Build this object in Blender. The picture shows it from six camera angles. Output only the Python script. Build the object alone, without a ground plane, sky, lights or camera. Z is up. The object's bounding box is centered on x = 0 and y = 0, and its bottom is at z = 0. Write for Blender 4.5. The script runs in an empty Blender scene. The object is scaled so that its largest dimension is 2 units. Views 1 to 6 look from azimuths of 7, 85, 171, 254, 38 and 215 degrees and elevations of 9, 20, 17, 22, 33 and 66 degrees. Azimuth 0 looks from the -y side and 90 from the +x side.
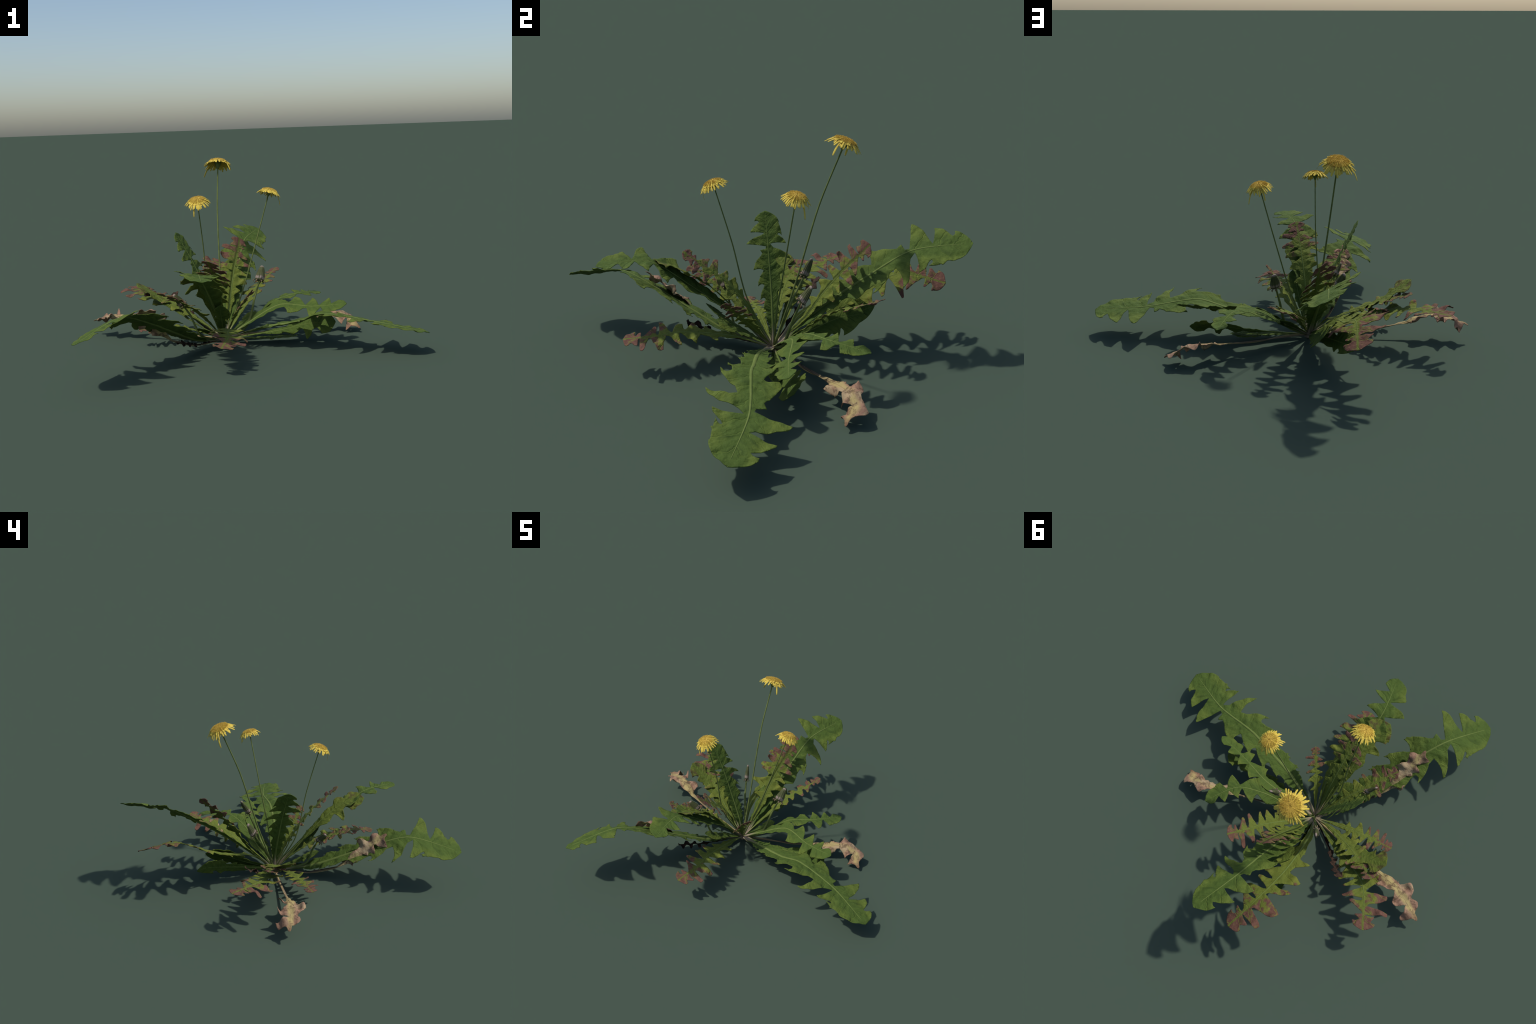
# A wild dandelion: a rosette of toothed leaves, three yellow flower heads on
# long stems, three closed buds, a few red-tipped, withered and dead leaves.
import bpy, math, random
import numpy as np
from mathutils import Vector, Matrix, noise
from mathutils.geometry import delaunay_2d_cdt

RNG = random.Random(7)
CROWN = (-0.155, 0.035, 0.018)          # where every leaf and stem starts


# ------------------------------------------------------------------ materials
def new_material(name):
    m = bpy.data.materials.new(name)
    m.use_nodes = True
    nt = m.node_tree
    nt.nodes.clear()
    out = nt.nodes.new("ShaderNodeOutputMaterial")
    bsdf = nt.nodes.new("ShaderNodeBsdfPrincipled")
    nt.links.new(bsdf.outputs[0], out.inputs[0])
    bsdf.inputs["Roughness"].default_value = 0.8
    bsdf.inputs["Specular IOR Level"].default_value = 0.12
    return m, nt, bsdf


class Nodes:
    """Small helper that writes node graphs as expressions."""

    def __init__(self, nt):
        self.nt = nt

    def add(self, kind, **props):
        n = self.nt.nodes.new(kind)
        for k, v in props.items():
            setattr(n, k, v)
        return n

    def put(self, socket, value):
        if isinstance(value, bpy.types.NodeSocket):
            self.nt.links.new(value, socket)
        else:
            socket.default_value = value

    def math(self, op, a, b=0.0, c=0.0):
        n = self.add("ShaderNodeMath", operation=op)
        for s, v in zip(n.inputs, (a, b, c)):
            self.put(s, v)
        return n.outputs[0]

    def ramp(self, value, lo, hi):
        n = self.add("ShaderNodeMapRange", interpolation_type="SMOOTHSTEP")
        self.put(n.inputs["Value"], value)
        self.put(n.inputs["From Min"], lo)
        self.put(n.inputs["From Max"], hi)
        return n.outputs[0]

    def mix(self, fac, a, b, mode="MIX"):
        n = self.add("ShaderNodeMix", data_type="RGBA", blend_type=mode)
        self.put(n.inputs[0], fac)
        for s, v in ((n.inputs[6], a), (n.inputs[7], b)):
            self.put(s, v if isinstance(v, bpy.types.NodeSocket) else (*v, 1.0))
        return n.outputs[2]

    def noise(self, vector, scale, detail=3.0, rough=0.55):
        n = self.add("ShaderNodeTexNoise")
        self.put(n.inputs["Vector"], vector)
        n.inputs["Scale"].default_value = scale
        n.inputs["Detail"].default_value = detail
        n.inputs["Roughness"].default_value = rough
        return n.outputs["Fac"]

    def coords(self):
        tc = self.add("ShaderNodeTexCoord")
        sep = self.add("ShaderNodeSeparateXYZ")
        self.nt.links.new(tc.outputs["Generated"], sep.inputs[0])
        along = sep.outputs[0]
        across = self.math("MULTIPLY", self.math("ABSOLUTE", self.math("SUBTRACT", sep.outputs[1], 0.5)), 0.4)
        return tc.outputs["Object"], along, across      # across is in leaf lengths

    def bump(self, bsdf, height, strength, distance):
        b = self.add("ShaderNodeBump")
        b.inputs["Strength"].default_value = strength
        b.inputs["Distance"].default_value = distance
        self.put(b.inputs["Height"], height)
        self.nt.links.new(b.outputs[0], bsdf.inputs["Normal"])


def leaf_material(name, body, pale, deep, red=None, red_from=0.6, red_full=0.95, petiole=(0.25, 0.21, 0.14), veins=13.0):
    m, nt, bsdf = new_material(name)
    N = Nodes(nt)
    obj, s, w = N.coords()
    big = N.noise(obj, 9.0, 3.0)
    fine = N.noise(obj, 60.0, 4.0)
    # side veins run obliquely: "phase" counts them along the midrib
    phase = N.math("ADD", N.math("MULTIPLY", N.math("SUBTRACT", s, N.math("MULTIPLY", w, 0.75)), veins), N.math("MULTIPLY", big, 1.3))
    saw = N.math("ABSOLUTE", N.math("SUBTRACT", N.math("FRACT", phase), 0.5))
    vein = N.ramp(saw, 0.05, 0.0)
    streak_at = N.add("ShaderNodeCombineXYZ")
    N.put(streak_at.inputs[0], N.math("MULTIPLY", phase, 2.3))
    N.put(streak_at.inputs[1], N.math("MULTIPLY", w, 14.0))
    streak = N.noise(streak_at.outputs[0], 1.0, 3.0)
    # body darker along the middle, yellower towards the margin
    rim = N.ramp(N.math("ADD", w, N.math("MULTIPLY", N.math("SUBTRACT", big, 0.5), 0.10)), 0.025, 0.095)
    col = N.mix(rim, body, pale)
    col = N.mix(N.math("MULTIPLY", N.ramp(streak, 0.48, 0.72), 0.60), col, deep)
    col = N.mix(N.math("MULTIPLY", N.ramp(fine, 0.50, 0.75), 0.35), col, deep)
    if red:
        blotch = N.noise(obj, 30.0, 2.5, 0.55)
        key = N.math("ADD", N.math("ADD", s, N.math("MULTIPLY", N.math("SUBTRACT", blotch, 0.5), 0.9)), N.math("MULTIPLY", w, 2.0))
        mask = N.ramp(key, red_from, red_full)
        mask = N.math("MULTIPLY", mask, N.math("SUBTRACT", 1.0, N.math("MULTIPLY", vein, 0.75)))
        mask = N.math("MULTIPLY", mask, N.ramp(w, 0.001, 0.010))
        col = N.mix(N.math("MULTIPLY", mask, 0.92), col, N.mix(N.ramp(fine, 0.3, 0.7), red, tuple(c * 0.70 for c in red)))
    col = N.mix(N.math("MULTIPLY", vein, 0.22), col, tuple(c * 1.4 for c in pale))
    col = N.mix(N.ramp(s, 0.13, 0.02), col, petiole)
    nt.links.new(col, bsdf.inputs["Base Color"])
    quilt = N.math("ADD", N.math("MULTIPLY", N.noise(obj, 42.0, 2.0), 0.9), N.math("SUBTRACT", N.math("MULTIPLY", streak, 1.0), N.math("MULTIPLY", vein, 0.25)))
    N.bump(bsdf, quilt, 0.85, 0.007)
    return m


def withered_material(name):
    m, nt, bsdf = new_material(name)
    N = Nodes(nt)
    obj, s, w = N.coords()
    big = N.noise(obj, 11.0, 3.0)
    fine = N.noise(obj, 55.0, 4.0)
    col = N.mix(N.ramp(N.math("ADD", w, N.math("MULTIPLY", N.math("SUBTRACT", big, 0.5), 0.06)), 0.008, 0.035), (0.35, 0.28, 0.12), (0.27, 0.160, 0.105))
    col = N.mix(N.ramp(big, 0.52, 0.64), col, (0.34, 0.255, 0.150))
    col = N.mix(N.math("MULTIPLY", N.ramp(N.noise(obj, 30.0, 4.0, 0.7), 0.48, 0.62), 0.85), col, (0.105, 0.066, 0.042))
    tip = N.ramp(N.math("ADD", s, N.math("MULTIPLY", N.math("SUBTRACT", big, 0.5), 0.25)), 0.88, 1.0)
    col = N.mix(N.math("MULTIPLY", tip, 0.8), col, (0.14, 0.075, 0.05))
    col = N.mix(N.ramp(s, 0.62, 0.45), col, (0.22, 0.17, 0.115))
    nt.links.new(col, bsdf.inputs["Base Color"])
    N.bump(bsdf, N.noise(obj, 38.0, 3.0), 0.6, 0.008)
    return m


def mottled_material(name, a, b, scale=30.0, bump=0.3, c=None, c_from=0.0, c_to=0.0):
    """Two mottled tones; the optional third tone comes in along Generated x."""
    m, nt, bsdf = new_material(name)
    N = Nodes(nt)
    obj, s, w = N.coords()
    n = N.noise(obj, scale, 4.0)
    col = N.mix(N.ramp(n, 0.35, 0.68), a, b)
    if c:
        col = N.mix(N.ramp(s, c_from, c_to), col, c)
    nt.links.new(col, bsdf.inputs["Base Color"])
    N.bump(bsdf, n, bump, 0.003)
    return m


GREEN = leaf_material("leaf_green", (0.060, 0.096, 0.018), (0.092, 0.126, 0.022), (0.034, 0.058, 0.012))
REDDISH = leaf_material("leaf_red_tipped", (0.105, 0.132, 0.022), (0.130, 0.148, 0.024), (0.070, 0.096, 0.018),
                        red=(0.140, 0.060, 0.050), red_from=0.82, red_full=0.99)
TINGED = leaf_material("leaf_tinged", (0.090, 0.120, 0.020), (0.115, 0.138, 0.022), (0.056, 0.082, 0.015),
                       red=(0.098, 0.072, 0.032), red_from=0.95, red_full=1.20)
WITHERED = withered_material("leaf_withered")
DEAD = mottled_material("leaf_dead", (0.020, 0.013, 0.010), (0.060, 0.034, 0.022), 40.0, 0.6)
RIB = mottled_material("rib_pale_green", (0.108, 0.148, 0.036), (0.128, 0.165, 0.044), 40.0, 0.2, (0.30, 0.235, 0.175), 0.20, 0.03)
RIB_DRY = mottled_material("rib_straw", (0.34, 0.27, 0.12), (0.26, 0.19, 0.10), 40.0, 0.3)
STEM = mottled_material("stem_green", (0.135, 0.165, 0.050), (0.095, 0.120, 0.036), 25.0, 0.3)
PETAL = mottled_material("petal_yellow", (0.61, 0.465, 0.075), (0.55, 0.41, 0.068), 50.0, 0.25, (0.54, 0.375, 0.068), 0.70, 0.25)
DISC = mottled_material("disc_golden", (0.55, 0.385, 0.070), (0.48, 0.31, 0.060), 45.0, 0.5)
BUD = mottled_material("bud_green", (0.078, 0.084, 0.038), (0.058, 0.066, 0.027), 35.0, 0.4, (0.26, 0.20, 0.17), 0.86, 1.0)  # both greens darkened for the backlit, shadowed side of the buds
BRACT = mottled_material("bract_brownish", (0.14, 0.13, 0.065), (0.17, 0.115, 0.075), 35.0, 0.4)
ROOT = mottled_material("crown_brown", (0.10, 0.075, 0.05), (0.22, 0.17, 0.12), 45.0, 0.8)


# ------------------------------------------------------------------- geometry
class Spine:
    """Smooth curve through a few points, walked by arc length 0..1."""

    def __init__(self, points, roll=0.0, tension=0.5):
        P = np.array(points, float)
        ext = np.vstack([2 * P[0] - P[1], P, 2 * P[-1] - P[-2]])
        out = []
        for i in range(1, len(ext) - 2):
            p0, p1, p2, p3 = ext[i - 1:i + 3]
            d = np.linalg.norm(p2 - p1)
            t1 = (p2 - p0) / np.linalg.norm(p2 - p0) * d
            t2 = (p3 - p1) / np.linalg.norm(p3 - p1) * d
            t1, t2 = t1 * tension * 1.6, t2 * tension * 1.6
            for u in np.linspace(0, 1, 40, endpoint=False):
                out.append((2*u**3-3*u*u+1)*p1 + (u**3-2*u*u+u)*t1 + (-2*u**3+3*u*u)*p2 + (u**3-u*u)*t2)
        out.append(P[-1])
        self.pts = np.array(out)
        seg = np.linalg.norm(np.diff(self.pts, axis=0), axis=1)
        self.arc = np.concatenate([[0], np.cumsum(seg)])
        self.length = self.arc[-1]
        tang = np.gradient(self.pts, axis=0)
        tang /= np.linalg.norm(tang, axis=1)[:, None]
        rolls = np.radians(np.interp(self.arc / self.length, np.linspace(0, 1, np.size(roll)), np.atleast_1d(roll)))
        side = np.cross([0, 0, 1.0], tang)
        side /= np.maximum(np.linalg.norm(side, axis=1), 1e-6)[:, None]
        norm = np.cross(tang, side)
        c, s = np.cos(rolls)[:, None], np.sin(rolls)[:, None]
        self.tang, self.side, self.norm = tang, c * side + s * norm, c * norm - s * side

    def at(self, s):
        d = np.asarray(s) * self.length
        def pick(a):
            return np.stack([np.interp(d, self.arc, a[:, k]) for k in range(3)], -1)
        over = np.maximum(d - self.length, 0)[..., None]
        return pick(self.pts) + over * self.tang[-1], pick(self.tang), pick(self.side), pick(self.norm)


def mesh_object(name, verts, faces, material, parent=None, flat=None, scale_x=1.0, smooth=True):
    me = bpy.data.meshes.new(name)
    me.from_pydata([tuple(v) for v in (verts if flat is None else flat)], [], faces)
    me.materials.append(material)
    if smooth:
        me.shade_smooth()
    ob = bpy.data.objects.new(name, me)
    bpy.context.scene.collection.objects.link(ob)
    ob.parent = parent
    if flat is not None:
        grow(ob, me, verts, scale_x)
    return ob


def grow(ob, me, verts, scale_x):
    """The mesh is laid out flat, so that Generated coordinates run along and
    across it; a shape key bends it to its grown form."""
    me.use_auto_texspace = False
    me.texspace_location = (0.5 * scale_x, 0, 0)
    me.texspace_size = (0.5 * scale_x, 0.2 * scale_x, scale_x)
    ob.shape_key_add(name="flat", from_mix=False)
    key = ob.shape_key_add(name="grown", from_mix=False)
    key.data.foreach_set("co", np.asarray(verts, np.float32).ravel())
    key.value = 1.0


def shell(flat2d, tris, place, thick):
    """Two-sided sheet with a rim: returns vertices and faces."""
    n = len(flat2d)
    top, bottom = place(0.5 * thick), place(-0.5 * thick)
    faces = [tuple(t) for t in tris] + [(t[0] + n, t[2] + n, t[1] + n) for t in tris]
    count = {}
    for t in tris:
        for a, b in ((t[0], t[1]), (t[1], t[2]), (t[2], t[0])):
            count[(a, b)] = 1
    for a, b in count:
        if (b, a) not in count:
            faces.append((b, a, a + n, b + n))
    return np.vstack([top, bottom]), faces


def bezier(p, c, q, n):
    u = np.linspace(0, 1, n, endpoint=False)[:, None]
    p, c, q = map(np.array, (p, c, q))
    return (1 - u) ** 2 * p + 2 * u * (1 - u) * c + u * u * q


def edge_of(lobes, petiole, rng, teeth, blunt, shoulder, jitter):
    """One side of a leaf, base to tip.  A lobe is (leaves the midrib at s,
    tip at s, reach, sinus at s, half width left in the sinus)."""
    pts = [np.array([[0.0, petiole], [lobes[0][0] * 0.5, petiole]])]
    half = petiole * 1.15
    for start, tip, reach, end, waist in lobes:
        last = end >= 1.0
        if not last:
            tip += rng.uniform(-1, 1) * 0.012 * jitter
            reach *= 1 + rng.uniform(-0.30, 0.18) * jitter
        a, t, b = (start, half), (tip, reach), (end, waist)
        # lower edge: hollow, sweeping back towards the base
        low_c = (start + 0.20 * (end - start), half + 0.45 * (reach - half))
        pts.append(bezier(a, low_c, t, 7))
        if blunt:
            k = blunt * reach
            pts.append(np.array([[tip + 0.15 * k, reach + 0.20 * k], [tip + 0.55 * k, reach + 0.22 * k]]))
            t = (tip + 0.9 * k, reach + 0.02 * k)
        # upper edge: bulging shoulder that drops into the sinus
        up_c = (t[0] + 0.62 * (end - t[0]), reach * 0.98) if last else (t[0] + 0.58 * (end - t[0]), waist + shoulder * (reach - waist))
        up = bezier(t, up_c, b, 11)
        if teeth and reach > 0.02:
            for k in range(2, 10):
                if rng.random() < teeth:
                    up[k] = up[k] + np.array([-0.6, 0.9]) * rng.uniform(0.004, 0.011)
        pts.append(up)
        half = waist
    pts.append(np.array([[lobes[-1][3], lobes[-1][4]]]))
    return np.vstack(pts)


KINDS = {
    # big leaf: broad spade-shaped end, narrow waist, swept lobes, toothed body
    "large": dict(
        left=[(.05, .11, .022, .15, .022), (.16, .21, .042, .26, .042), (.27, .275, .060, .352, .042), (.356, .347, .080, .45, .044),
              (.454, .447, .089, .56, .044), (.564, .570, .112, .68, .044), (.69, .712, .056, .718, .014),
              (.736, .768, .148, .828, .018), (.834, .850, .116, .917, .048), (.920, .930, .080, 1.0, 0.0)],
        right=[(.05, .11, .021, .15, .021), (.16, .20, .038, .24, .036), (.245, .24, .052, .29, .042), (.30, .30, .056, .38, .046),
               (.40, .43, .088, .50, .066), (.526, .512, .106, .62, .044), (.645, .630, .153, .732, .016), (.752, .747, .126, .815, .072),
               (.818, .803, .100, .90, .086), (.90, .898, .090, 1.0, 0.0)],
        petiole=.014, teeth=.10, blunt=0.0, shoulder=.88, jitter=.12, keel=.12, ruffle=.010, droop=0.5),
    # medium leaf: three pairs of triangular lobes and a blunt tip
    "medium": dict(
        left=[(.16, .21, .030, .26, .030), (.27, .32, .046, .36, .044), (.37, .46, .072, .548, .024), (.555, .578, .100, .68, .010),
              (.686, .725, .098, .789, .010), (.795, .860, .084, .883, .014), (.887, .935, .050, 1.0, 0.0)],
        right=[(.16, .22, .028, .27, .026), (.28, .33, .040, .37, .034), (.38, .43, .048, .50, .036), (.53, .575, .102, .69, .020),
               (.703, .740, .114, .798, .012), (.805, .835, .086, .885, .070), (.885, .90, .070, 1.0, 0.0)],
        petiole=.012, teeth=.08, blunt=0.0, shoulder=.84, jitter=.12, keel=.10, ruffle=.008, droop=0.5),
    # red-tipped leaf: plain narrow body, then ragged spoon-ended lobes
    "runcinate": dict(
        left=[(.16, .25, .022, .31, .024), (.31, .36, .036, .40, .030), (.405, .415, .092, .475, .030), (.52, .550, .124, .640, .010),
              (.650, .655, .134, .722, .016), (.735, .765, .142, .828, .020), (.838, .860, .140, .893, .008), (.898, .905, .072, .940, .050), (.945, .955, .072, 1.0, 0.0)],
        right=[(.17, .26, .022, .33, .024), (.33, .37, .036, .42, .032), (.43, .470, .078, .50, .034), (.51, .545, .118, .608, .026),
               (.614, .615, .116, .692, .008), (.70, .728, .134, .780, .008), (.788, .785, .104, .880, .007), (.887, .890, .060, .920, .028), (.925, .928, .068, 1.0, 0.0)],
        petiole=.010, teeth=.02, blunt=.24, shoulder=.42, jitter=.45, keel=.08, ruffle=.020, droop=0.5),
    # bare stalk, wavy body and a rounded paddle end
    "paddle": dict(
        left=[(.36, .46, .024, .54, .020), (.56, .66, .050, .72, .044), (.74, .785, .094, .835, .050), (.842, .865, .112, 1.0, 0.0)],
        right=[(.36, .47, .034, .52, .034), (.54, .60, .066, .68, .040), (.70, .72, .128, .80, .046), (.83, .875, .102, 1.0, 0.0)],
        petiole=.008, teeth=.04, blunt=.16, shoulder=.80, jitter=.2, keel=.10, ruffle=.016, droop=0.5),
    # short strap leaf lying low, only a few notches
    "strap": dict(
        left=[(.10, .25, .028, .36, .026), (.38, .46, .042, .49, .040), (.50, .512, .068, .60, .046), (.64, .615, .082, .70, .108), (.70, .80, .120, 1.0, 0.0)],
        right=[(.10, .25, .044, .38, .056), (.39, .50, .080, .60, .066), (.61, .65, .106, .722, .056), (.728, .735, .100, 1.0, 0.0)],
        petiole=.014, teeth=.04, blunt=0.0, shoulder=.9, jitter=.3, keel=.08, ruffle=.010, droop=0.4),
    # withered leaf: long bare stalk, torn crumpled blade
    "withered": dict(
        left=[(.53, .60, .018, .63, .022), (.64, .68, .036, .74, .032), (.75, .785, .087, .85, .040), (.86, .905, .064, .95, .012), (.955, .985, .010, 1.0, .002)],
        right=[(.55, .60, .015, .62, .020), (.62, .64, .068, .75, .022), (.76, .835, .080, .872, .014), (.88, .945, .086, .97, .020), (.972, .99, .010, 1.0, .002)],
        petiole=.007, teeth=.28, blunt=0.0, shoulder=.90, jitter=.4, keel=.10, ruffle=.050, droop=0.6),
    # dead leaf: shrivelled black ribbon
    "dead": dict(
        left=[(.30, .38, .018, .44, .006), (.50, .56, .034, .62, .008), (.66, .69, .046, .75, .006), (.78, .80, .054, .87, .008), (.88, .93, .044, 1.0, .002)],
        right=[(.34, .42, .016, .48, .007), (.54, .59, .030, .66, .007), (.70, .74, .042, .80, .008), (.82, .86, .048, .92, .007), (.93, .97, .030, 1.0, .002)],
        petiole=.006, teeth=.40, blunt=0.0, shoulder=.5, jitter=1.0, keel=.5, ruffle=.060, droop=0.2),
}


def build_leaf(plant, kind, points, roll=0.0, width=1.0, mirror=False, material=None, rib=None, name="leaf", keel=None, stretch=1.0, seed=0):
    k = KINDS[kind]
    rng = random.Random(1000 + seed)
    sp = Spine(points, roll)
    L = sp.length
    left, right = (k["right"], k["left"]) if mirror else (k["left"], k["right"])
    ea = edge_of(left, k["petiole"], rng, k["teeth"], k["blunt"], k["shoulder"], k["jitter"])
    eb = edge_of(right, k["petiole"], rng, k["teeth"], k["blunt"], k["shoulder"], k["jitter"])
    ea[:, 1] *= width
    eb[:, 1] *= -width
    for e in (ea, eb):                      # stretch < 1: longer stalk, same blade
        e[1:, 0] = 1 - (1 - e[1:, 0]) * stretch
    loop = np.vstack([ea, eb[::-1][1:] if abs(ea[-1, 1]) < 1e-6 else eb[::-1]])
    step = 0.0085 / L
    inner = []
    wmax = max(ea[:, 1].max(), -eb[:, 1].min())
    row = 0
    for s in np.arange(step, 1.0, step):
        row += 1
        inner.append((s, 0.0))
        for j in range(1, int(wmax / step) + 1):
            for sg in (-1, 1):
                inner.append((s + (0.5 * step if j % 2 else 0), sg * j * step))
    n = len(loop)
    vs = [Vector(p) for p in loop] + [Vector(p) for p in inner]
    co, _, tris, *_ = delaunay_2d_cdt(vs, [], [list(range(n))], 1, 1e-5)
    flat = np.array([(c[0], c[1]) for c in co])
    tris = [tuple(t) for t in tris if len(t) == 3]
    # drop vertices that carry no face
    used = sorted({i for t in tris for i in t})
    remap = {o: i for i, o in enumerate(used)}
    flat = flat[used]
    tris = [tuple(remap[i] for i in t) for t in tris]
    a, b, c = (flat[[t[i] for t in tris]] for i in range(3))
    area = (b[:, 0]-a[:, 0])*(c[:, 1]-a[:, 1]) - (b[:, 1]-a[:, 1])*(c[:, 0]-a[:, 0])
    tris = [t if ar > 0 else (t[0], t[2], t[1]) for t, ar in zip(tris, area)]
    s, w = flat[:, 0], flat[:, 1]
    C, T, B, Nn = sp.at(s)
    aw = np.abs(w)
    # relief: shallow keel, outer lobes droop, ruffled margin, vein corrugation
    fold = np.clip((0.70 - s) / 0.25, 0.25, 1.0)
    h = (k["keel"] if keel is None else keel) * aw * fold - k["droop"] * 0.9 * aw ** 2
    wave = np.array([noise.noise((si * 16 + seed * 3.1, wi * 22 + seed, 0.7 * seed)) for si, wi in flat])
    fine = np.array([noise.noise((si * 55 + seed, wi * 60, seed * 1.7)) for si, wi in flat])
    edge = np.clip(aw / max(wmax, 1e-4), 0, 1)
    h = h + k["ruffle"] * edge * wave * 1.6 + 0.0035 * fine * np.clip(aw / 0.03, 0, 1)
    h = h - 0.0016 * np.cos(2 * math.pi * 13 * (s - 0.75 * aw)) * np.clip(aw / 0.02, 0, 1)
    shift = k["ruffle"] * 0.5 * edge * np.array([noise.noise((si * 12 + seed, wi * 14, 9.2 + seed)) for si, wi in flat])
    base = C + B * (w * L)[:, None] + T * (shift * L)[:, None] + Nn * (h * L)[:, None]
    taper = 0.0022

    def place(off):
        return base + Nn * off - np.array(points[0])

    verts, faces = shell(flat, tris, place, taper)
    f3 = np.column_stack([flat * L, np.zeros(len(flat))])
    ob = mesh_object(name, verts, faces, material, plant, np.vstack([f3, f3 - [0, 0, 0.001]]), L)
    ob.location = points[0]
    # raised midrib, thick at the stalk and fading to the tip
    m, ring = 70, 8
    ss = np.linspace(0.0, 0.965, m)
    C, T, B, Nn = sp.at(ss)
    rad = L * k["petiole"] * (0.78 * (1 - ss) ** 0.9 + 0.05)
    hz = np.zeros(m)
    rv, rf, ft = [], [], []
    for i in range(m):
        for j in range(ring):
            t = 2 * math.pi * j / ring
            rv.append(C[i] + B[i] * rad[i] * math.cos(t) + Nn[i] * (0.0002 + 0.50 * rad[i] * math.sin(t) + 0.0012 * math.sin(t)) - np.array(points[0]))
            ft.append((ss[i] * L, 0, 0))
    for i in range(m - 1):
        for j in range(ring):
            j2 = (j + 1) % ring
            rf.append((i * ring + j, i * ring + j2, (i + 1) * ring + j2, (i + 1) * ring + j))
    rf.append(tuple(range(ring - 1, -1, -1)))
    rf.append(tuple((m - 1) * ring + j for j in range(ring)))
    mesh_object("midrib", rv, rf, rib or RIB, ob, ft, L)
    return ob


def tube(name, points, r0, r1, material, parent, flare=0.0, segs=60, ring=10, tension=0.5):
    sp = Spine(points, 0.0, tension)
    ss = np.linspace(0, 1, segs)
    C, T, B, Nn = sp.at(ss)
    v, f, ft = [], [], []
    for i, s in enumerate(ss):
        r = r0 + (r1 - r0) * s + flare * max(0, (s - 0.94) / 0.06) ** 2
        for j in range(ring):
            t = 2 * math.pi * j / ring
            k = r * (1 + 0.06 * math.cos(3 * t + 5 * s))
            v.append(C[i] + (B[i] * math.cos(t) + Nn[i] * math.sin(t)) * k - np.array(points[0]))
            ft.append((s, 0, 0))
    for i in range(segs - 1):
        for j in range(ring):
            j2 = (j + 1) % ring
            f.append((i * ring + j, i * ring + j2, (i + 1) * ring + j2, (i + 1) * ring + j))
    f.append(tuple(range(ring - 1, -1, -1)))
    f.append(tuple((segs - 1) * ring + j for j in range(ring)))
    ob = mesh_object(name, v, f, material, parent, ft, 1.0)
    ob.location = points[0]
    return ob


# -------------------------------------------------------------------- flowers
def dome(r, radius, drop):
    """Height of the umbrella-shaped flower head at distance r from its axis."""
    q = r / radius
    return -drop * (0.8 * q ** 2 + 0.2 * q ** 3)


def petal_mesh(name, r0, r1, half, radius, drop, lift, rng, sag):
    """Strap-shaped ray floret with a toothed square end, bent over the dome."""
    n, across = 14, 4
    flat, grid = [], []
    for i in range(n + 1):
        u = i / n
        wid = half * (0.45 + 0.75 * math.sin(math.pi * min(1, 0.15 + 0.62 * u)) ** 0.8) * (1 - 0.45 * max(0, (u - 0.86) / 0.14) ** 2)
        for j in range(across + 1):
            v = j / across * 2 - 1
            notch = 0.035 * (0.5 + 0.5 * math.cos(v * math.pi * 2.5)) if i == n else 0
            flat.append((u - notch, v * wid))
    tris = []
    for i in range(n):
        for j in range(across):
            a = i * (across + 1) + j
            b = a + across + 1
            tris += [(a, b, b + 1), (a, b + 1, a + 1)]
    bend = rng.uniform(-0.5, 0.5) * half * 4

    def place(off):
        out = []
        for u, v in flat:
            r = r0 + (r1 - r0) * u
            z = dome(r, radius, drop) + lift + off - sag * u ** 3 - 0.6 * abs(v) * abs(v) / half * 0.5
            rr = r - sag * 0.35 * u ** 3
            out.append((rr, v + bend * u * u, z))
        return np.array(out)

    v, f = shell(flat, tris, place, 0.0012)
    me = bpy.data.meshes.new(name)
    me.from_pydata([tuple(p) for p in v], [], f)
    me.use_auto_texspace = False
    me.texspace_location, me.texspace_size = ((r0 + r1) / 2, 0, 0), ((r1 - r0) / 2, 0.2, 1)
    me.materials.append(PETAL)
    me.shade_smooth()
    return me


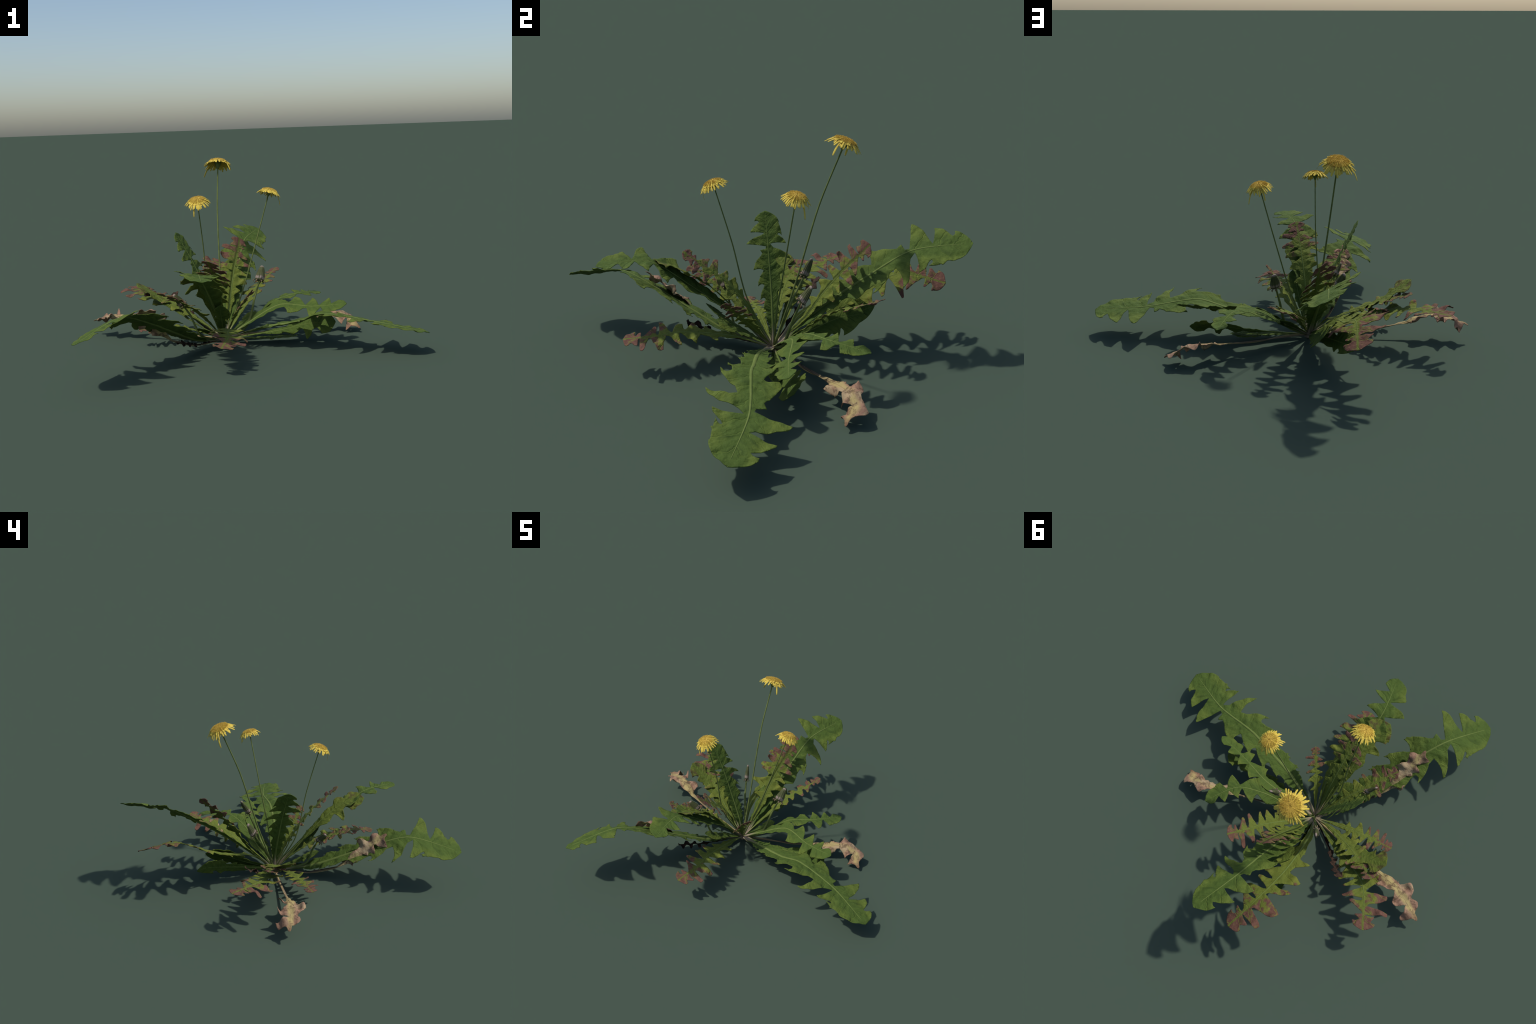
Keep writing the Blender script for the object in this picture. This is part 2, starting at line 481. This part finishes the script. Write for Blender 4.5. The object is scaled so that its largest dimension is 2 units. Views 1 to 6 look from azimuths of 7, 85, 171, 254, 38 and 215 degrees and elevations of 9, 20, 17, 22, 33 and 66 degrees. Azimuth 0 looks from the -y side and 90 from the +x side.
def build_flower(plant, top, axis, radius, drop, stem_points, stem_r, stray, seed):
    rng = random.Random(seed)
    ax = Vector(axis).normalized()
    rot = Vector((0, 0, 1)).rotation_difference(ax).to_matrix().to_4x4()
    # golden centre, a thin bumpy cap
    rings, segs = 16, 48
    rc = radius * 0.72
    flat = [(0.0, 0.0)]
    for i in range(1, rings + 1):
        for j in range(segs):
            t = 2 * math.pi * (j + 0.5 * (i % 2)) / segs
            r = rc * i / rings * (1 + (0.06 * noise.noise((3 * math.cos(t), 3 * math.sin(t), seed)) if i == rings else 0))
            flat.append((r * math.cos(t), r * math.sin(t)))
    tris = [(0, 1 + j, 1 + (j + 1) % segs) for j in range(segs)]
    for i in range(1, rings):
        for j in range(segs):
            a, b = 1 + (i - 1) * segs, 1 + i * segs
            j2 = (j + 1) % segs
            tris += [(a + j, b + j, b + j2), (a + j, b + j2, a + j2)]

    def place(off):
        out = []
        for x, y in flat:
            r = math.hypot(x, y)
            bump = 0.0045 * noise.noise((x * 190, y * 190, seed)) + 0.003 * noise.noise((x * 420, y * 420, seed + 4))
            out.append((x, y, dome(r, radius, drop) + bump * (1 if off > 0 else 0.3) + off))
        return np.array(out)

    v, f = shell(flat, tris, place, 0.003)
    head = mesh_object("flower_head", v, f, DISC, plant)
    head.matrix_local = Matrix.Translation(top) @ rot
    # ray florets in three overlapping rows; each named and free
    shapes = []
    for q in range(5):
        shapes.append(petal_mesh("petal", radius * 0.42, radius * rng.uniform(0.92, 1.08), radius * 0.047, radius, drop, 0.0015, rng, rng.uniform(0.0, 0.004)))
    short = [petal_mesh("petal", radius * 0.08, radius * rng.uniform(0.60, 0.80), radius * 0.046, radius, drop, 0.0045, rng, 0.0) for q in range(3)]
    count, inner = 56, 40
    for i in range(count + inner):
        outer = i < count
        me = shapes[rng.randrange(5)] if outer else short[rng.randrange(3)]
        p = bpy.data.objects.new("petal", me)
        bpy.context.scene.collection.objects.link(p)
        p.parent = head
        ang = 2 * math.pi * (i / count if outer else (i - count) / inner) + rng.uniform(-0.07, 0.07)
        k = rng.uniform(0.84, 1.10)
        p.matrix_local = Matrix.Rotation(ang, 4, "Z") @ Matrix.Diagonal((k, rng.uniform(0.8, 1.15), k, 1)) @ Matrix.Translation((0, 0, rng.uniform(-0.0015, 0.001)))
    # a few stray florets hanging lower
    for ang, reach, sag in stray:
        me = petal_mesh("petal", radius * 0.5, radius * reach, radius * 0.05, radius, drop, -0.002, rng, sag)
        p = bpy.data.objects.new("petal", me)
        bpy.context.scene.collection.objects.link(p)
        p.parent = head
        p.matrix_local = Matrix.Rotation(math.radians(ang), 4, "Z")
    # tiny upright florets crowding the centre
    fv, ff = [], []
    for i in range(520):
        r = rc * 0.85 * math.sqrt((i + 0.5) / 520)
        t = i * 2.39996
        z = dome(r, radius, drop)
        hgt = rng.uniform(0.006, 0.010) * (radius / 0.08)
        wd = 0.0016 * (radius / 0.08)
        lean = 0.5 * r / radius + rng.uniform(-0.15, 0.25)
        cx, cy = r * math.cos(t), r * math.sin(t)
        tx, ty = cx + math.cos(t) * hgt * lean, cy + math.sin(t) * hgt * lean
        b = len(fv)
        a0 = rng.uniform(0, 6.28)
        for q in range(4):
            fv.append((cx + wd * math.cos(a0 + q * 1.571), cy + wd * math.sin(a0 + q * 1.571), z - 0.002))
        for q in range(4):
            fv.append((tx + 0.6 * wd * math.cos(a0 + q * 1.571), ty + 0.6 * wd * math.sin(a0 + q * 1.571), z + hgt))
        for q in range(4):
            q2 = (q + 1) % 4
            ff.append((b + q, b + q2, b + 4 + q2, b + 4 + q))
        ff.append((b + 4, b + 5, b + 6, b + 7))
    st = mesh_object("disc_florets", fv, ff, DISC, head, smooth=False)
    st["kind"] = "stuff"
    # green cup under the head
    cup_v, cup_f = [], []
    prof = [(0.006, -0.050), (0.010, -0.040), (0.016, -0.026), (0.020, -0.012), (0.017, -0.003)]
    kf = radius / 0.08
    for r, z in prof:
        for j in range(16):
            t = 2 * math.pi * j / 16
            cup_v.append((r * kf * math.cos(t), r * kf * math.sin(t), z * kf))
    for i in range(len(prof) - 1):
        for j in range(16):
            j2 = (j + 1) % 16
            cup_f.append((i * 16 + j, i * 16 + j2, (i + 1) * 16 + j2, (i + 1) * 16 + j))
    cup_f += [tuple(range(15, -1, -1)), tuple(range(64, 80))]
    mesh_object("calyx", cup_v, cup_f, STEM, head)
    end = Vector(top) - ax * 0.03 * kf
    tube("flower_stem", [*stem_points, tuple(end)], stem_r[0], stem_r[1], STEM, plant)


def build_bud(plant, tip, base, stem_base, stem_bend, radius, r0, r1, wide, seed):
    rng = random.Random(seed)
    tip, base = Vector(tip), Vector(base)
    ax = (tip - base)
    ln = ax.length
    rot = Vector((0, 0, 1)).rotation_difference(ax.normalized()).to_matrix().to_4x4()
    prof = [(0.25, -0.02), (0.72, 0.02), (0.98, 0.14), (1.0, 0.28), (0.90, 0.48), (0.72, 0.68), (0.54, 0.86), (0.42, 0.96), (0.22, 1.0)]
    v, f, ft = [], [], []
    seg = 24
    for r, z in prof:
        for j in range(seg):
            t = 2 * math.pi * j / seg
            rr = r * radius * (1 + 0.05 * math.cos(8 * t))
            v.append((rr * math.cos(t), rr * math.sin(t), z * ln))
            ft.append((z, 0, 0))
    for i in range(len(prof) - 1):
        for j in range(seg):
            j2 = (j + 1) % seg
            f.append((i * seg + j, i * seg + j2, (i + 1) * seg + j2, (i + 1) * seg + j))
    f += [tuple(range(seg - 1, -1, -1)), tuple(range(len(v) - seg, len(v)))]
    bud = mesh_object("flower_bud", v, f, BUD, plant, ft, 1.0)
    # the bud is pressed flat; "wide" is the compass direction of its broad face
    turn = Matrix.Rotation(math.radians(wide), 4, "Z")
    bud.matrix_local = Matrix.Translation(base) @ rot @ turn @ Matrix.Diagonal((1, 0.55, 1, 1))

    def strap(name, curve, half, mat):
        n = 8
        flat = []
        for i in range(n + 1):
            u = i / n
            wd = half * max(0.06, (1 - u ** 2.2)) * (0.8 + 0.2 * math.sin(math.pi * u))
            flat += [(u, -wd), (u, 0), (u, wd)]
        tris = []
        for i in range(n):
            for j in range(2):
                a = 3 * i + j
                tris += [(a, a + 3, a + 4), (a, a + 4, a + 1)]
        def place(off):
            return np.array([(curve(u)[0] + off - 0.12 * abs(w), w, curve(u)[1]) for u, w in flat])
        v, f = shell(flat, tris, place, 0.0012)
        me = bpy.data.meshes.new(name)
        me.from_pydata([tuple(p) for p in v], [], f)
        me.materials.append(mat)
        me.shade_smooth()
        return me

    zs, rs = np.array([p[1] for p in prof]), np.array([p[0] for p in prof])
    long_me = strap("bract", lambda u: (radius * float(np.interp(0.06 + 0.86 * u, zs, rs)) * 1.05 + 0.0005, ln * (0.04 + 0.88 * u)), radius * 0.30, BUD)
    curl_me = strap("outer_bract", lambda u: (radius * (0.75 + 0.75 * math.sin(2.3 * u)), ln * (0.05 + 0.10 * u - 0.28 * u * u)), radius * 0.26, BRACT)
    for me, cnt, nm in ((long_me, 12, "bract"), (curl_me, 9, "outer_bract")):
        for i in range(cnt):
            p = bpy.data.objects.new(nm, me)
            bpy.context.scene.collection.objects.link(p)
            p.parent = bud
            p.matrix_local = Matrix.Rotation(2 * math.pi * (i + rng.uniform(-0.12, 0.12)) / cnt, 4, "Z") @ Matrix.Diagonal((1, 1, rng.uniform(0.88, 1.05), 1))
    tube("bud_stem", [CROWN, stem_base, stem_bend, tuple(base)], r0, r1, STEM, plant)


# ---------------------------------------------------------------------- plant
plant = bpy.data.objects.new("dandelion_plant", None)
bpy.context.scene.collection.objects.link(plant)
plant["label"] = "wild dandelion rosette with toothed leaves and three yellow flowers"
plant["category"] = "flowering plant"

C0 = CROWN
LEAVES = [
    # kind, points along the midrib from the crown outwards, options
    ("large", [C0, (.035, -.042, .092), (.121, -.068, .118), (.277, -.097, .148), (.435, -.119, .198), (.713, -.150, .160), (.997, -.252, .122)], dict(roll=(0, -4, -10, -11))),
    ("large", [C0, (-.27, -.19, .070), (-.352, -.345, .150), (-.445, -.53, .25), (-.545, -.716, .325), (-.70, -.992, .258)], dict(roll=(5, 14, 21, 21))),
    ("large", [C0, (-.140, .28, .230), (-.121, .50, .385), (-.108, .708, .507), (-.047, .984, .55)], dict(roll=(10, 20, 28, 28))),
    ("large", [C0, (-.184, .036, .142), (-.25, .038, .300), (-.322, .035, .474), (-.415, .031, .65)], dict(roll=-14, width=1.05)),
    ("medium", [C0, (-.018, .059, .107), (.167, .091, .207), (.36, .05, .205), (.558, .025, .225)], dict(roll=(10, 20, 29, 29))),
    ("medium", [C0, (.012, .108, .126), (.131, .16, .217), (.273, .237, .248), (.376, .409, .221)], dict(roll=(-25, -30, -8, 4, 4), width=1.05)),
    ("medium", [C0, (-.16, -.16, .210), (-.167, -.33, .345), (-.175, -.551, .500), (-.119, -.792, .51)], dict(roll=(-12, -12, -10, -5), width=1.10, keel=.38, stretch=.87)),
    ("runcinate", [C0, (-.073, .186, .150), (.0, .318, .262), (.059, .425, .307), (.113, .524, .356)], dict(roll=-14)),
    ("runcinate", [C0, (-.225, .20, .170), (-.25, .45, .240), (-.245, .69, .338), (-.2, .913, .29)], dict(roll=(0, 10, 23, 23))),
    ("runcinate", [C0, (-.263, .087, .078), (-.415, .159, .156), (-.64, .266, .225), (-.787, .481, .256)], dict(roll=4)),
    ("runcinate", [C0, (-.40, -.01, .10), (-.64, -.056, .097)], dict(roll=-2)),
    ("runcinate", [C0, (-.09, -.17, .125), (-.062, -.414, .175), (-.045, -.53, .170), (-.055, -.69, .158)], dict(roll=-6)),
    ("runcinate", [C0, (-.227, -.068, .145), (-.276, -.137, .222), (-.359, -.255, .309), (-.434, -.363, .373)], dict()),
    ("runcinate", [C0, (-.156, -.05, .166), (-.156, -.10, .270), (-.155, -.20, .395), (-.155, -.388, .546)], dict(roll=-20)),
    ("runcinate", [C0, (-.145, .201, .185), (-.135, .28, .300), (-.125, .363, .403), (-.11, .503, .55)], dict(roll=(10, 25, 36))),
    ("runcinate", [C0, (-.06, -.09, .20), (.041, -.212, .35)], dict(roll=30)),
    ("paddle", [C0, (-.168, -.047, .086), (-.188, -.167, .242), (-.200, -.275, .355), (-.198, -.40, .440), (-.247, -.531, .487)], dict(roll=20)),
    ("paddle", [C0, (-.30, .055, .090), (-.415, .080, .160), (-.50, .108, .212), (-.588, .130, .270), (-.69, .127, .336)], dict(width=1.1)),
    ("runcinate", [C0, (-.28, .062, .110), (-.44, .118, .200), (-.537, .165, .245), (-.667, .225, .288)], dict()),
    ("withered", [C0, (-.03, .080, .038), (.157, .155, .042), (.33, .235, .075), (.48, .287, .102), (.557, .303, .083), (.632, .250, .025)], dict(width=.92, roll=(0, 15, 28, 28))),
    ("withered", [C0, (-.281, .053, .030), (-.50, .084, .045), (-.661, .107, .084), (-.81, .14, .140), (-.992, .21, .09)], dict(width=1.1)),
    ("withered", [C0, (-.29, -.15, .030), (-.39, -.30, .095), (-.432, -.38, .175), (-.482, -.588, .335)], dict(width=1.1, roll=(0, 10, 30, 30))),
    ("dead", [C0, (-.33, .15, .09), (-.41, .225, .15), (-.507, .317, .244)], dict(width=1.4)),
    ("dead", [C0, (-.26, -.20, .05), (-.335, -.392, .11)], dict(width=1.2)),
    ("strap", [C0, (-.20, .25, .085), (-.238, .44, .132), (-.263, .524, .148), (-.29, .573, .149)], dict(roll=66)),
    ("paddle", [C0, (.161, .045, .065), (.329, .052, .103), (.493, .055, .112)], dict(roll=(25, 42, 42), width=1.1, material=GREEN)),
    ("strap", [C0, (-.16, .22, .095), (-.155, .36, .155), (-.135, .485, .180)], dict(roll=50, width=1.9)),
    ("strap", [C0, (-.135, -.14, .15), (-.122, -.29, .290)], dict()),
    ("strap", [C0, (-.19, -.08, .07), (-.25, -.235, .150)], dict(width=1.5)),
    ("strap", [C0, (.06, .025, .030), (.274, .015, .043)], dict()),
    ("strap", [C0, (-.07, .09, .090), (.023, .152, .155)], dict(roll=20, width=1.2)),
]
LOOK = {"large": (GREEN, RIB, "leaf"), "medium": (GREEN, RIB, "leaf"), "strap": (GREEN, RIB, "leaf"),
        "runcinate": (REDDISH, RIB, "leaf"), "paddle": (TINGED, RIB, "leaf"),
        "withered": (WITHERED, RIB_DRY, "withered_leaf"), "dead": (DEAD, DEAD, "dead_leaf")}
for i, (kind, pts, opt) in enumerate(LEAVES):
    mat, rib, nm = LOOK[kind]
    build_leaf(plant, kind, pts, **{"material": mat, "rib": rib, "name": nm, "seed": i, **opt})

build_flower(plant, (-.211, .402, 1.040), (0, .42, 1), .086, .038,
             [C0, (-.184, .150, .335), (-.206, .273, .728)], (.0050, .0038), [(150, 1.30, .02), (-35, 1.25, .02)], 11)
build_flower(plant, (-.230, -.233, .864), (-.05, -.36, 1), .070, .034,
             [C0, (-.222, -.084, .258), (-.220, -.150, .560)], (.0040, .0028), [(-100, 1.15, .03)], 12)
build_flower(plant, (.128, .124, .880), (.22, .22, 1), .067, .034,
             [C0, (-.05, .045, .27), (.012, .070, .47)], (.0042, .0030), [(30, 1.35, .01), (100, 1.15, .02)], 13)

build_bud(plant, (.063, .195, .421), (.047, .148, .338), (-.026, .069, .091), (.022, .115, .25), .026, .010, .005, 16, 21)
build_bud(plant, (-.387, -.223, .337), (-.344, -.191, .272), (-.257, -.139, .082), (-.31, -.17, .21), .022, .008, .005, 60, 22)
build_bud(plant, (-.293, .25, .426), (-.268, .203, .338), (-.17, .075, .12), (-.235, .15, .25), .024, .009, .005, 128, 23)

# short woody crown that holds everything together
cv, cf = [], []
prof = [(0.004, 0.0), (0.016, 0.001), (0.022, 0.010), (0.020, 0.024), (0.012, 0.034), (0.003, 0.038)]
for i, (r, z) in enumerate(prof):
    for j in range(20):
        t = 2 * math.pi * j / 20
        k = 1 + 0.25 * noise.noise((2 * math.cos(t), 2 * math.sin(t), z * 60))
        cv.append((r * k * math.cos(t), r * k * math.sin(t), z))
for i in range(len(prof) - 1):
    for j in range(20):
        j2 = (j + 1) % 20
        cf.append((i * 20 + j, i * 20 + j2, (i + 1) * 20 + j2, (i + 1) * 20 + j))
cf += [tuple(range(19, -1, -1)), tuple(range(100, 120))]
crown = mesh_object("root_crown", cv, cf, ROOT, plant)
crown.location = (CROWN[0], CROWN[1], 0.0)
